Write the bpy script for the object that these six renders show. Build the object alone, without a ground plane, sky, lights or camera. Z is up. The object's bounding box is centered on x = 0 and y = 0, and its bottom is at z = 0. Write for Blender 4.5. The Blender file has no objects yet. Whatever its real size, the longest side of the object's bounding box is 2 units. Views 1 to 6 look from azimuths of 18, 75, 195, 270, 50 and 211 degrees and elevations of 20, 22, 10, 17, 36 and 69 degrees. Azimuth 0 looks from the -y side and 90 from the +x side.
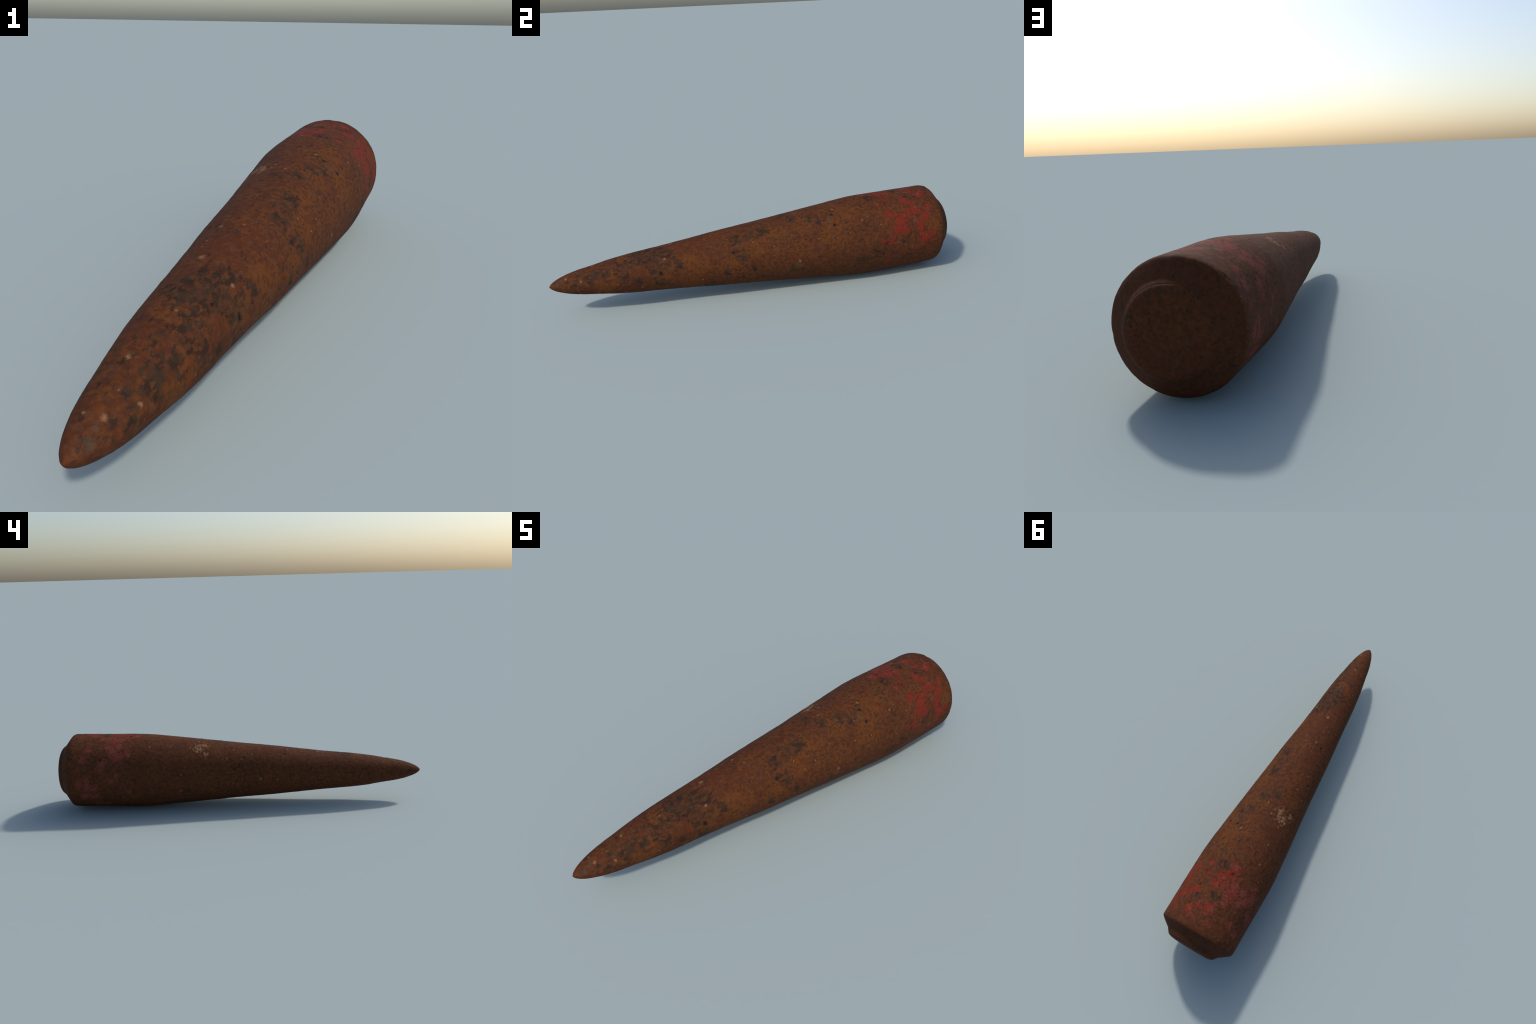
"""Rusty iron artillery shell lying on its side, tip towards -y, remains of red paint near the base."""
import bpy, math
from mathutils import Vector, noise

# ------------------------------------------------------------------ frame of the thing
BASE = Vector((-0.0006, 0.9972, 0.2126))      # middle of the rear face
TIP = Vector((0.0046, -1.0000, 0.1618))       # very point of the nose
AXIS = (TIP - BASE).normalized()
LENGTH = (TIP - BASE).length
UP = (Vector((0, 0, 1)) - AXIS * AXIS.z).normalized()
SIDE = UP.cross(AXIS)
if SIDE.x < 0:
    SIDE = -SIDE                              # angle 0 = top, 90 = +x side

# ------------------------------------------------------------------ lengthwise profile (distance from rear face, radius)
PROFILE = [
    (0.0000, 0.000), (0.0000, 0.050), (0.0006, 0.095), (0.0020, 0.108), (0.0060, 0.1220), (0.0100, 0.1285),
    (0.0140, 0.1322), (0.0157, 0.1331), (0.0166, 0.1333), (0.0176, 0.1350),
    (0.0240, 0.1398), (0.0300, 0.1445), (0.0330, 0.1482),
    (0.0450, 0.1655), (0.0570, 0.1820), (0.0660, 0.1935), (0.0715, 0.1985), (0.0790, 0.2012), (0.0900, 0.2020),
    (0.14, 0.2020), (0.22, 0.2020), (0.30, 0.2022), (0.38, 0.2024), (0.44, 0.2020),
    (0.50, 0.1997), (0.55, 0.1955), (0.62, 0.1888), (0.70, 0.1813), (0.80, 0.1713), (0.90, 0.1616),
    (1.00, 0.1519), (1.10, 0.1435), (1.20, 0.1345), (1.30, 0.1236), (1.40, 0.1129), (1.50, 0.1039),
    (1.60, 0.0956), (1.70, 0.0841), (1.75, 0.0763), (1.80, 0.0678), (1.85, 0.0598), (1.90, 0.0490),
    (1.935, 0.0385), (1.96, 0.0290), (1.98, 0.0185), (1.990, 0.0108), (1.9945, 0.0052), (LENGTH, 0.0)]
SOFT_FROM = 18                                 # from here on the profile is splined, before it is rounded by hand

# parts by profile stretch: (name, from, to)
STRETCHES = [("base_plate", 0.0, 0.0166), ("base_bevel", 0.0166, 0.0715), ("body", 0.0715, 0.46),
             ("ogive", 0.46, 1.86), ("nose_tip", 1.86, 9.0)]


def at(s, degrees, radius):
    a = math.radians(degrees)
    sway = -0.0030 * math.exp(-((s - 1.48) / 0.26) ** 2) + 0.0012 * math.exp(-((s - 0.85) / 0.22) ** 2)
    bow = Vector((sway, 0, 0))                  # the shaft is not quite straight
    return BASE + AXIS * s + bow + (UP * math.cos(a) + SIDE * math.sin(a)) * radius


def catmull(p0, p1, p2, p3, t):
    """non-uniform Hermite in s with finite-difference slopes"""
    h = p2[0] - p1[0]
    m1 = (p2[1] - p0[1]) / (p2[0] - p0[0])
    m2 = (p3[1] - p1[1]) / (p3[0] - p1[0])
    a, b = 2 * t**3 - 3 * t**2 + 1, t**3 - 2 * t**2 + t
    c, d = -2 * t**3 + 3 * t**2, t**3 - t**2
    return a * p1[1] + b * h * m1 + c * p2[1] + d * h * m2


def rings():
    """profile resampled to fine rings: list of (s, r, stretch-index)"""
    out = [(0.0, 0.0)]
    n = len(PROFILE)
    for i in range(n - 1):
        p1, p2 = PROFILE[i], PROFILE[i + 1]
        dist = math.hypot(p2[0] - p1[0], p2[1] - p1[1])
        k = max(2, int(round(dist / 0.006)))
        soft = i >= SOFT_FROM and i < n - 4
        for j in range(1, k + 1):
            t = j / k
            s = p1[0] + (p2[0] - p1[0]) * t
            r = catmull(PROFILE[i - 1], p1, p2, PROFILE[i + 2], t) if soft else p1[1] + (p2[1] - p1[1]) * t
            out.append((s, r))
    return out


def radius_at(s):
    best = 0.2
    for (s1, r1), (s2, r2) in zip(PROFILE[9:-1], PROFILE[10:]):
        if s1 <= s <= s2 and s2 > s1:
            best = r1 + (r2 - r1) * (s - s1) / (s2 - s1)
    return best


# ------------------------------------------------------------------ where things sit on the skin: (s, angle, size in mm)
RED_PAINT = [
    (.289, 58, 32), (.318, 70, 28), (.348, 48, 21), (.195, 71, 22), (.247, 50, 16), (.162, 58, 22), (.133, 85, 16),
    (.176, 88, 28), (.365, 86, 18), (.406, 83, 11), (.150, 20, 22), (.251, 27, 20), (.224, 34, 18), (.205, 48, 23),
    (.394, 28, 11), (.345, 24, 12), (.367, 120, 14), (.215, 103, 13), (.141, 46, 15), (.270, 74, 12),
    (.420, -7, 25), (.376, -10, 22), (.358, 1, 24), (.316, 4, 23), (.332, -6, 22), (.340, -20, 24), (.304, -20, 31),
    (.338, -34, 22), (.392, -49, 18), (.363, -51, 18), (.251, -18, 20), (.288, -37, 22), (.190, -3, 26), (.189, 11, 14),
    (.355, 50, 14), (.291, 56, 16), (.167, 59, 12), (.264, -63, 20), (.247, -72, 17), (.180, -42, 17), (.150, -58, 18),
    (.309, -44, 24), (.279, -36, 20), (.336, -53, 28), (.303, -91, 14), (.132, -96, 19), (.168, -90, 18),
    (.174, -101, 25), (.210, -104, 14), (.161, -118, 26), (.206, -118, 20), (.210, -136, 26), (.262, -137, 20),
    (.335, -82, 10), (.399, -108, 10), (.288, 150, 20), (.18, 165, 24), (.25, 178, 16), (.34, -165, 18), (.2, 135, 16)]
DARK_STAINS = [
    (.280, 24, 9), (.176, 23, 11), (.344, 26, 9), (.216, 22, 15), (.414, 8, 24), (.249, -4, 24), (.271, -6, 18),
    (.289, 89, 11), (.404, 103, 12), (.440, 98, 28), (1.55, 16, 46), (1.50, 20, 26), (1.60, 16, 24), (1.502, 72, 26),
    (1.463, 70, 18), (1.577, 41, 16), (1.743, 56, 22), (1.803, 55, 22), (.996, 32, 26), (.633, 27, 18), (.659, 28, 16),
    (1.146, 62, 15), (1.053, 99, 18), (.951, 62, 14), (1.058, 27, 20), (.873, -2, 20), (1.50, 108, 26), (1.66, 82, 22),
    (1.53, 30, 40), (1.46, 32, 26),
    (1.62, 36, 26), (1.68, 52, 24), (1.60, 92, 22), (1.40, 66, 18), (1.10, 74, 18), 
    (1.18, 100, 18), (.83, 20, 20), (.74, 24, 22), (.70, 38, 16), (1.12, 38, 18),
    (1.86, 30, 16), (1.88, 75, 14), (.52, 108, 24), (.38, 88, 18), (.48, 20, 16), (.60, 100, 20), (1.72, 20, 18),
    (.86, 112, 20), (1.25, 140, 26), (.75, 160, 30), (1.05, -170, 26)]
ORANGE_RUST = [
    (.595, 37, 66), (.786, 32, 44), (1.327, 75, 52), (.937, 36, 42), (1.485, 90, 38), (1.707, 77, 28), (1.647, 8, 32),
    (.812, 75, 46), (1.170, 92, 44), (.502, 24, 40), (1.03, 60, 46), (.66, 66, 50), (.118, 75, 26), (1.36, 120, 50),
    (1.75, 110, 30)]
MAROON_RUST = [
    (.854, 91, 50), (1.298, 12, 54), (1.71, -5, 30), (1.409, 34, 36), (1.15, -15, 60), (.70, -22, 60), (1.50, -30, 50),
    (.56, -28, 46), (.95, -40, 60), (1.30, -55, 50), (.12, -15, 40)]
PALE_SCALE = [(.765, -32, 24), (.789, -23, 22), (.806, -46, 12), (.752, -35, 12)]
PALE_SPECKS = [
    (.615, -31, 7), (.508, -35, 8), (.243, -39, 5), (.363, -39, 5), (.221, -116, 7), (.236, -121, 6), (.364, -121, 6),
    (1.101, -93, 8), (.677, -81, 7), (.672, -111, 8), (1.195, -97, 8), (1.249, -14, 10), (1.464, 47, 9), (1.420, -5, 12),
    (1.791, 3, 8), (1.854, 68, 9), (1.918, 38, 9), (.499, 49, 6), (.853, 51, 5), (.728, 65, 6), (.808, 3, 7),
    (.617, 19, 8), (.83, 96, 10), (.69, 40, 6), (.955, -30, 6)]
PITS = [(1.012, -47, 7), (1.233, -32, 8), (.636, 48, 9), (.633, 30, 6), (.389, -8, 7), (.349, 27, 6), (.250, -59, 6),
        (.277, 25, 6), (.177, 24, 6), (.825, -45, 5), (.40, 104, 7), (1.146, 62, 8), (.29, 89, 6), (1.56, 44, 6),
        (1.49, 82, 5), (1.52, 60, 5)]
GREY_BLOOM = [(1.961, 59, 15), (1.94, 35, 10), (.66, 40, 16), (.72, 34, 12), (.84, 103, 18)]

# ------------------------------------------------------------------ relief
PIT_POINTS = [(at(s, a, radius_at(s)), mm * 0.001) for s, a, mm in PITS]


def relief(p, s, r):
    """height of the skin above the turned profile, in metres"""
    fade = min(1.0, r / 0.05)
    h = 0.0007 * noise.noise(p * 7.0) + 0.0007 * noise.noise(p * 22.0 + Vector((3, 1, 7)))
    h += 0.00045 * noise.noise(p * 70.0) + 0.0003 * noise.noise(p * 150.0)
    spot = noise.noise(p * 48.0 + Vector((5, 5, 1)))          # dense shallow pitting
    h -= 0.0014 * max(0.0, spot - 0.28)
    if 0.05 < s < 0.085:                                    # chipped rear edge
        h -= 0.0045 * max(0.0, noise.noise(p * 30.0 + Vector((9, 0, 2))) - 0.12)
    for c, size in PIT_POINTS:
        d = (p - c).length / (size * 1.15)
        if d < 1.0:
            h -= 0.0026 * (1 - d * d) ** 2
    return h * fade


# ------------------------------------------------------------------ materials
class Nodes:
    def __init__(self, name):
        self.mat = bpy.data.materials.new(name)
        self.mat.use_nodes = True
        self.t = self.mat.node_tree
        self.bsdf = self.t.nodes["Principled BSDF"]
        self.co = self.t.nodes.new("ShaderNodeTexCoord").outputs["Object"]

    def new(self, kind, **props):
        n = self.t.nodes.new(kind)
        for k, v in props.items():
            setattr(n, k, v)
        return n

    def put(self, socket, v):
        if isinstance(v, bpy.types.NodeSocket):
            self.t.links.new(v, socket)
        else:
            socket.default_value = v

    def math(self, op, a, b=0.0, c=0.0, clamp=False):
        n = self.new("ShaderNodeMath", operation=op, use_clamp=clamp)
        for i, v in enumerate((a, b, c)):
            self.put(n.inputs[i], v)
        return n.outputs[0]

    def noise(self, scale, detail=4.0, rough=0.55, co=None, offset=0.0, colour=False):
        n = self.new("ShaderNodeTexNoise")
        co = co or self.co
        if offset:
            v = self.new("ShaderNodeVectorMath", operation="ADD")
            self.put(v.inputs[0], co)
            v.inputs[1].default_value = (offset, offset * 0.7, -offset)
            co = v.outputs[0]
        self.put(n.inputs["Vector"], co)
        n.inputs["Scale"].default_value = scale
        n.inputs["Detail"].default_value = detail
        n.inputs["Roughness"].default_value = rough
        return n.outputs["Color" if colour else "Fac"]

    def step(self, v, lo, hi):
        n = self.new("ShaderNodeMapRange", interpolation_type="SMOOTHSTEP")
        self.put(n.inputs["Value"], v)
        n.inputs["From Min"].default_value = lo
        n.inputs["From Max"].default_value = hi
        return n.outputs["Result"]

    def mix(self, fac, a, b):
        n = self.new("ShaderNodeMix", data_type="RGBA")
        self.put(n.inputs["Factor"], fac)
        for sock, v in ((n.inputs[6], a), (n.inputs[7], b)):
            self.put(sock, v if isinstance(v, bpy.types.NodeSocket) else (*v, 1.0))
        return n.outputs[2]

    def warped(self, amount, scale, offset=0.0):
        col = self.noise(scale, 3.0, 0.6, offset=offset, colour=True)
        sub = self.new("ShaderNodeVectorMath", operation="SUBTRACT")
        self.put(sub.inputs[0], col)
        sub.inputs[1].default_value = (0.5, 0.5, 0.5)
        mul = self.new("ShaderNodeVectorMath", operation="MULTIPLY_ADD")
        self.put(mul.inputs[0], sub.outputs[0])
        mul.inputs[1].default_value = (amount,) * 3
        self.put(mul.inputs[2], self.co)
        return mul.outputs[0]

    def patches(self, places, co, grow=1.0):
        """1 in the middle of each hand-placed patch, 0 at its rim, negative beyond"""
        best = None
        for s, a, mm in places:
            d = self.new("ShaderNodeVectorMath", operation="DISTANCE")
            self.put(d.inputs[0], co)
            d.inputs[1].default_value = at(s, a, radius_at(s))
            f = self.math("MULTIPLY_ADD", d.outputs["Value"], -1.0 / (mm * 0.001 * grow), 1.0)
            best = f if best is None else self.math("MAXIMUM", best, f)
        return self.math("MAXIMUM", best, -1.0)


BROWN = (0.105, 0.0335, 0.0120)
DEEP = (0.062, 0.0210, 0.0088)
ORANGE = (0.142, 0.0435, 0.0090)
OCHRE = (0.112, 0.0410, 0.0090)
MAROON = (0.084, 0.0220, 0.0095)
BLACK = (0.0200, 0.0135, 0.0090)
DUSTY = (0.098, 0.0460, 0.0270)
DUSK = (0.0360, 0.0235, 0.0135)
GREY = (0.068, 0.0500, 0.0330)
PALE = (0.310, 0.1650, 0.0850)
RED = (0.190, 0.0180, 0.0105)
RED_DULL = (0.185, 0.0440, 0.0310)


def rust(n, places):
    """mottled rust shared by all parts"""
    soft = n.warped(0.03, 18.0)
    big = n.noise(5.0, 3.0, 0.5)
    mid = n.noise(30.0, 5.0, 0.62, offset=3.1)
    fine = n.noise(72.0, 4.0, 0.62, offset=7.7)
    grain = n.noise(230.0, 3.0, 0.6, offset=1.3)
    # brown to deep brown
    col = n.mix(n.step(n.math("MULTIPLY_ADD", fine, 0.7, n.math("MULTIPLY", mid, 0.3)), 0.40, 0.58), DEEP, BROWN)
    # maroon areas
    m = n.step(big, 0.46, 0.62)
    if places:
        m = n.math("MAXIMUM", m, n.step(n.patches(MAROON_RUST, soft), -0.1, 0.5))
    m = n.math("MULTIPLY", m, n.step(fine, 0.30, 0.62))
    col = n.mix(n.math("MULTIPLY", m, 0.75), col, MAROON)
    shade = n.step(n.noise(3.2, 3.0, 0.55, offset=53.0), 0.40, 0.62)
    col = n.mix(n.math("MULTIPLY", shade, 0.25), col, DEEP)
    # orange flowers of fresh rust
    o = n.math("MULTIPLY_ADD", n.noise(9.0, 4.0, 0.6, offset=11.0), 0.55, 0.185)
    if places:
        o = n.math("ADD", o, n.math("MULTIPLY", n.step(n.patches(ORANGE_RUST, soft), -0.9, 0.5), 0.20))
    o = n.math("ADD", o, n.math("MULTIPLY", n.math("SUBTRACT", fine, 0.5), 1.15))
    om = n.step(o, 0.44 if places else 0.47, 0.72)
    hue = n.mix(n.step(n.noise(45.0, 3.0, 0.5, offset=5.0), 0.42, 0.60), ORANGE if places else (0.125, 0.0350, 0.0095), OCHRE if places else BROWN)
    col = n.mix(n.math("MULTIPLY", om, 0.72), col, hue)
    # dusty, pinkish-brown bloom
    d = n.step(n.noise(42.0, 4.0, 0.6, offset=61.0), 0.52, 0.68)
    col = n.mix(n.math("MULTIPLY", d, 0.45), col, DUSTY)
    # grain
    g = n.step(grain, 0.25, 0.75)
    col = n.mix(n.math("MULTIPLY", n.math("SUBTRACT", 1.0, g), 0.30), col, DEEP)
    # black spots, thick inside the stains
    lie = n.new("ShaderNodeVectorMath", operation="MULTIPLY")   # spots drawn out a little along the shaft
    n.put(lie.inputs[0], n.co)
    lie.inputs[1].default_value = (1.0, 0.5, 1.0)
    k = n.noise(80.0, 5.0, 0.66, co=lie.outputs[0], offset=19.0)
    k = n.math("MULTIPLY_ADD", k, 1.75, -0.375)
    k = n.math("ADD", k, n.math("MULTIPLY", n.math("SUBTRACT", n.noise(11.0, 2.0, 0.5, offset=23.0), 0.5), 0.36))
    if places:
        rough = n.warped(0.075, 20.0, offset=2.0)
        stain = n.patches(DARK_STAINS, rough)
        k = n.math("ADD", k, n.math("MULTIPLY", n.step(stain, -1.0, 0.8), 0.245))
        veil = n.math("MULTIPLY", n.step(stain, -0.9, 0.6), n.step(mid, 0.35, 0.65))
        col = n.mix(n.math("MULTIPLY", veil, 0.60), col, DUSK)
    km = n.step(k, 0.61, 0.76)
    col = n.mix(n.math("MULTIPLY", km, 0.78), col, n.mix(n.step(n.noise(40.0, 2.0, 0.5, offset=29.0), 0.45, 0.6), BLACK, DUSK))
    return col, fine, mid, grain, km


def finish(n, col, fine, mid, grain, paint=None):
    n.put(n.bsdf.inputs["Base Color"], col)
    rgh = n.math("MULTIPLY_ADD", mid, 0.25, 0.66)
    n.put(n.bsdf.inputs["Roughness"], rgh)
    n.bsdf.inputs["Specular IOR Level"].default_value = 0.10
    h = n.math("MULTIPLY_ADD", fine, 0.6, n.math("MULTIPLY", grain, 0.35))
    if paint is not None:
        h = n.math("MULTIPLY_ADD", paint, 0.25, h)
    b = n.new("ShaderNodeBump")
    b.inputs["Strength"].default_value = 0.5
    b.inputs["Distance"].default_value = 0.004
    n.put(b.inputs["Height"], h)
    n.put(n.bsdf.inputs["Normal"], b.outputs["Normal"])


def specks(n, col):
    """loose pale crumbs over the whole skin, plus the larger ones that can be picked out"""
    v = n.new("ShaderNodeTexVoronoi", feature="F1")
    n.put(v.inputs["Vector"], n.warped(0.008, 90.0, offset=4.0))
    v.inputs["Scale"].default_value = 34.0
    sep = n.new("ShaderNodeSeparateColor")
    n.put(sep.inputs[0], v.outputs["Color"])
    keep = n.step(sep.outputs[0], 0.80, 0.82)
    dot = n.math("SUBTRACT", 1.0, n.step(v.outputs["Distance"], 0.06, 0.17))
    return n.math("MULTIPLY", n.math("MULTIPLY", keep, dot), 0.55)


def skin_material():
    n = Nodes("rusty_iron_with_red_paint")
    col, fine, mid, grain, km = rust(n, True)
    rag = n.warped(0.030, 45.0, offset=6.0)
    # red paint
    f = n.patches(RED_PAINT, rag, 1.7)
    f = n.math("ADD", f, n.math("MULTIPLY", n.math("SUBTRACT", n.noise(75.0, 4.0, 0.68, offset=31.0), 0.5), 3.8))
    paint = n.step(f, 0.34, 0.54)
    # a thin wash of dull red all round the painted band
    sep = n.new("ShaderNodeSeparateXYZ")
    n.put(sep.inputs[0], n.co)
    band = n.math("MULTIPLY", n.step(sep.outputs["Y"], 0.52, 0.66),
                  n.math("SUBTRACT", 1.0, n.step(sep.outputs["Y"], 0.86, 0.92)))
    wash = n.math("MULTIPLY", band, n.step(n.noise(48.0, 5.0, 0.68, offset=41.0), 0.52, 0.64))
    col = n.mix(n.math("MULTIPLY", wash, 0.42), col, RED_DULL)
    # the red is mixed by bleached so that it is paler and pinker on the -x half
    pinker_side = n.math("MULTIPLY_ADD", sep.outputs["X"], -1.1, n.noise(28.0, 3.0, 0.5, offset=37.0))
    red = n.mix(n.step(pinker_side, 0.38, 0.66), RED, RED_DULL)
    red = n.mix(n.math("MULTIPLY", n.step(grain, 0.55, 0.75), 0.30), red, DEEP)
    holes = n.step(n.noise(120.0, 3.0, 0.6, offset=43.0), 0.56, 0.66)
    paint = n.math("MULTIPLY", paint, n.math("MULTIPLY_ADD", holes, -0.75, 1.0))
    col = n.mix(n.math("MULTIPLY", paint, 0.86), col, red)
    # grey bloom and pale scale
    gf = n.math("ADD", n.patches(GREY_BLOOM, rag, 1.3), n.math("MULTIPLY", n.math("SUBTRACT", fine, 0.5), 1.6))
    col = n.mix(n.math("MULTIPLY", n.step(gf, 0.0, 1.0), 0.55), col, GREY)
    pf = n.math("ADD", n.patches(PALE_SCALE, rag, 1.6), n.math("MULTIPLY", n.math("SUBTRACT", fine, 0.5), 4.5))
    col = n.mix(n.math("MULTIPLY", n.step(pf, 0.0, 1.5), 0.85), col, PALE)
    tight = n.warped(0.020, 85.0, offset=8.0)
    sf = n.step(n.patches(PALE_SPECKS, tight, 1.05), 0.0, 0.9)
    col = n.mix(n.math("MULTIPLY", n.math("MAXIMUM", n.math("MULTIPLY", sf, 0.70), specks(n, col)), 0.8), col, PALE)
    # pits
    pm = n.step(n.patches(PITS, tight, 1.15), 0.0, 0.6)
    col = n.mix(n.math("MULTIPLY", pm, 0.9), col, (0.008, 0.006, 0.005))
    finish(n, col, fine, mid, grain, paint)
    return n.mat


def base_material(name, tint, amount):
    n = Nodes(name)
    col, fine, mid, grain, km = rust(n, False)
    col = n.mix(amount, col, tint)
    finish(n, col, fine, mid, grain)
    return n.mat


# ------------------------------------------------------------------ building
SEGMENTS = 240


def build():
    thing = bpy.data.objects.new("artillery_shell", None)
    thing.empty_display_size = 0.2
    bpy.context.collection.objects.link(thing)
    thing["label"] = "rusty iron artillery shell with worn red paint band"
    thing["category"] = "artillery shell"

    rows = rings()
    # one closed skin first, to get shared normals
    verts, ring_of = [], []
    for s, r in rows:
        if r < 1e-6:
            ring_of.append([len(verts)])
            verts.append(BASE + AXIS * s)
            continue
        ids = []
        for k in range(SEGMENTS):
            a = 360.0 * k / SEGMENTS
            p = at(s, a, r)
            face_end = s < 0.003
            h = relief(p, s, r)
            if face_end:
                p = p - AXIS * h
            else:
                p = p + (UP * math.cos(math.radians(a)) + SIDE * math.sin(math.radians(a))) * h
            ids.append(len(verts))
            verts.append(p)
        ring_of.append(ids)
    faces, face_s = [], []
    for (s1, _), (s2, _), a, b in zip(rows[:-1], rows[1:], ring_of[:-1], ring_of[1:]):
        m = 0.5 * (s1 + s2)
        for k in range(SEGMENTS):
            j = (k + 1) % SEGMENTS
            if len(a) == 1:
                f = (a[0], b[j], b[k])
            elif len(b) == 1:
                f = (a[k], a[j], b[0])
            else:
                f = (a[k], a[j], b[j], b[k])
            faces.append(f)
            face_s.append(m)
    whole = bpy.data.meshes.new("whole")
    whole.from_pydata(verts, [], faces)
    whole.update()
    # make it face outwards
    c = sum((Vector(verts[i]) for i in faces[len(faces) // 2]), Vector()) / 4
    axis_point = BASE + AXIS * (c - BASE).dot(AXIS)
    if whole.polygons[len(faces) // 2].normal.dot(c - axis_point) < 0:
        faces = [tuple(reversed(f)) for f in faces]
        whole.clear_geometry()
        whole.from_pydata(verts, [], faces)
        whole.update()
    normals = [v.normal.copy() for v in whole.vertices]

    skin = skin_material()
    mats = {"body": skin, "ogive": skin, "nose_tip": skin, "base_bevel": base_material("dull_dark_rust", DEEP, 0.25),
            "base_plate": base_material("brown_rust", BROWN, 0.10)}
    for name, lo, hi in STRETCHES:
        pick = [f for f, m in zip(faces, face_s) if lo <= m < hi]
        used = sorted({i for f in pick for i in f})
        new = {old: i for i, old in enumerate(used)}
        me = bpy.data.meshes.new(name)
        me.from_pydata([verts[i] for i in used], [], [tuple(new[i] for i in f) for f in pick])
        me.polygons.foreach_set("use_smooth", [True] * len(me.polygons))
        me.update()
        me.normals_split_custom_set_from_vertices([normals[i] for i in used])
        me.materials.append(mats[name])
        ob = bpy.data.objects.new(name, me)
        bpy.context.collection.objects.link(ob)
        ob.parent = thing
    bpy.data.meshes.remove(whole)


build()
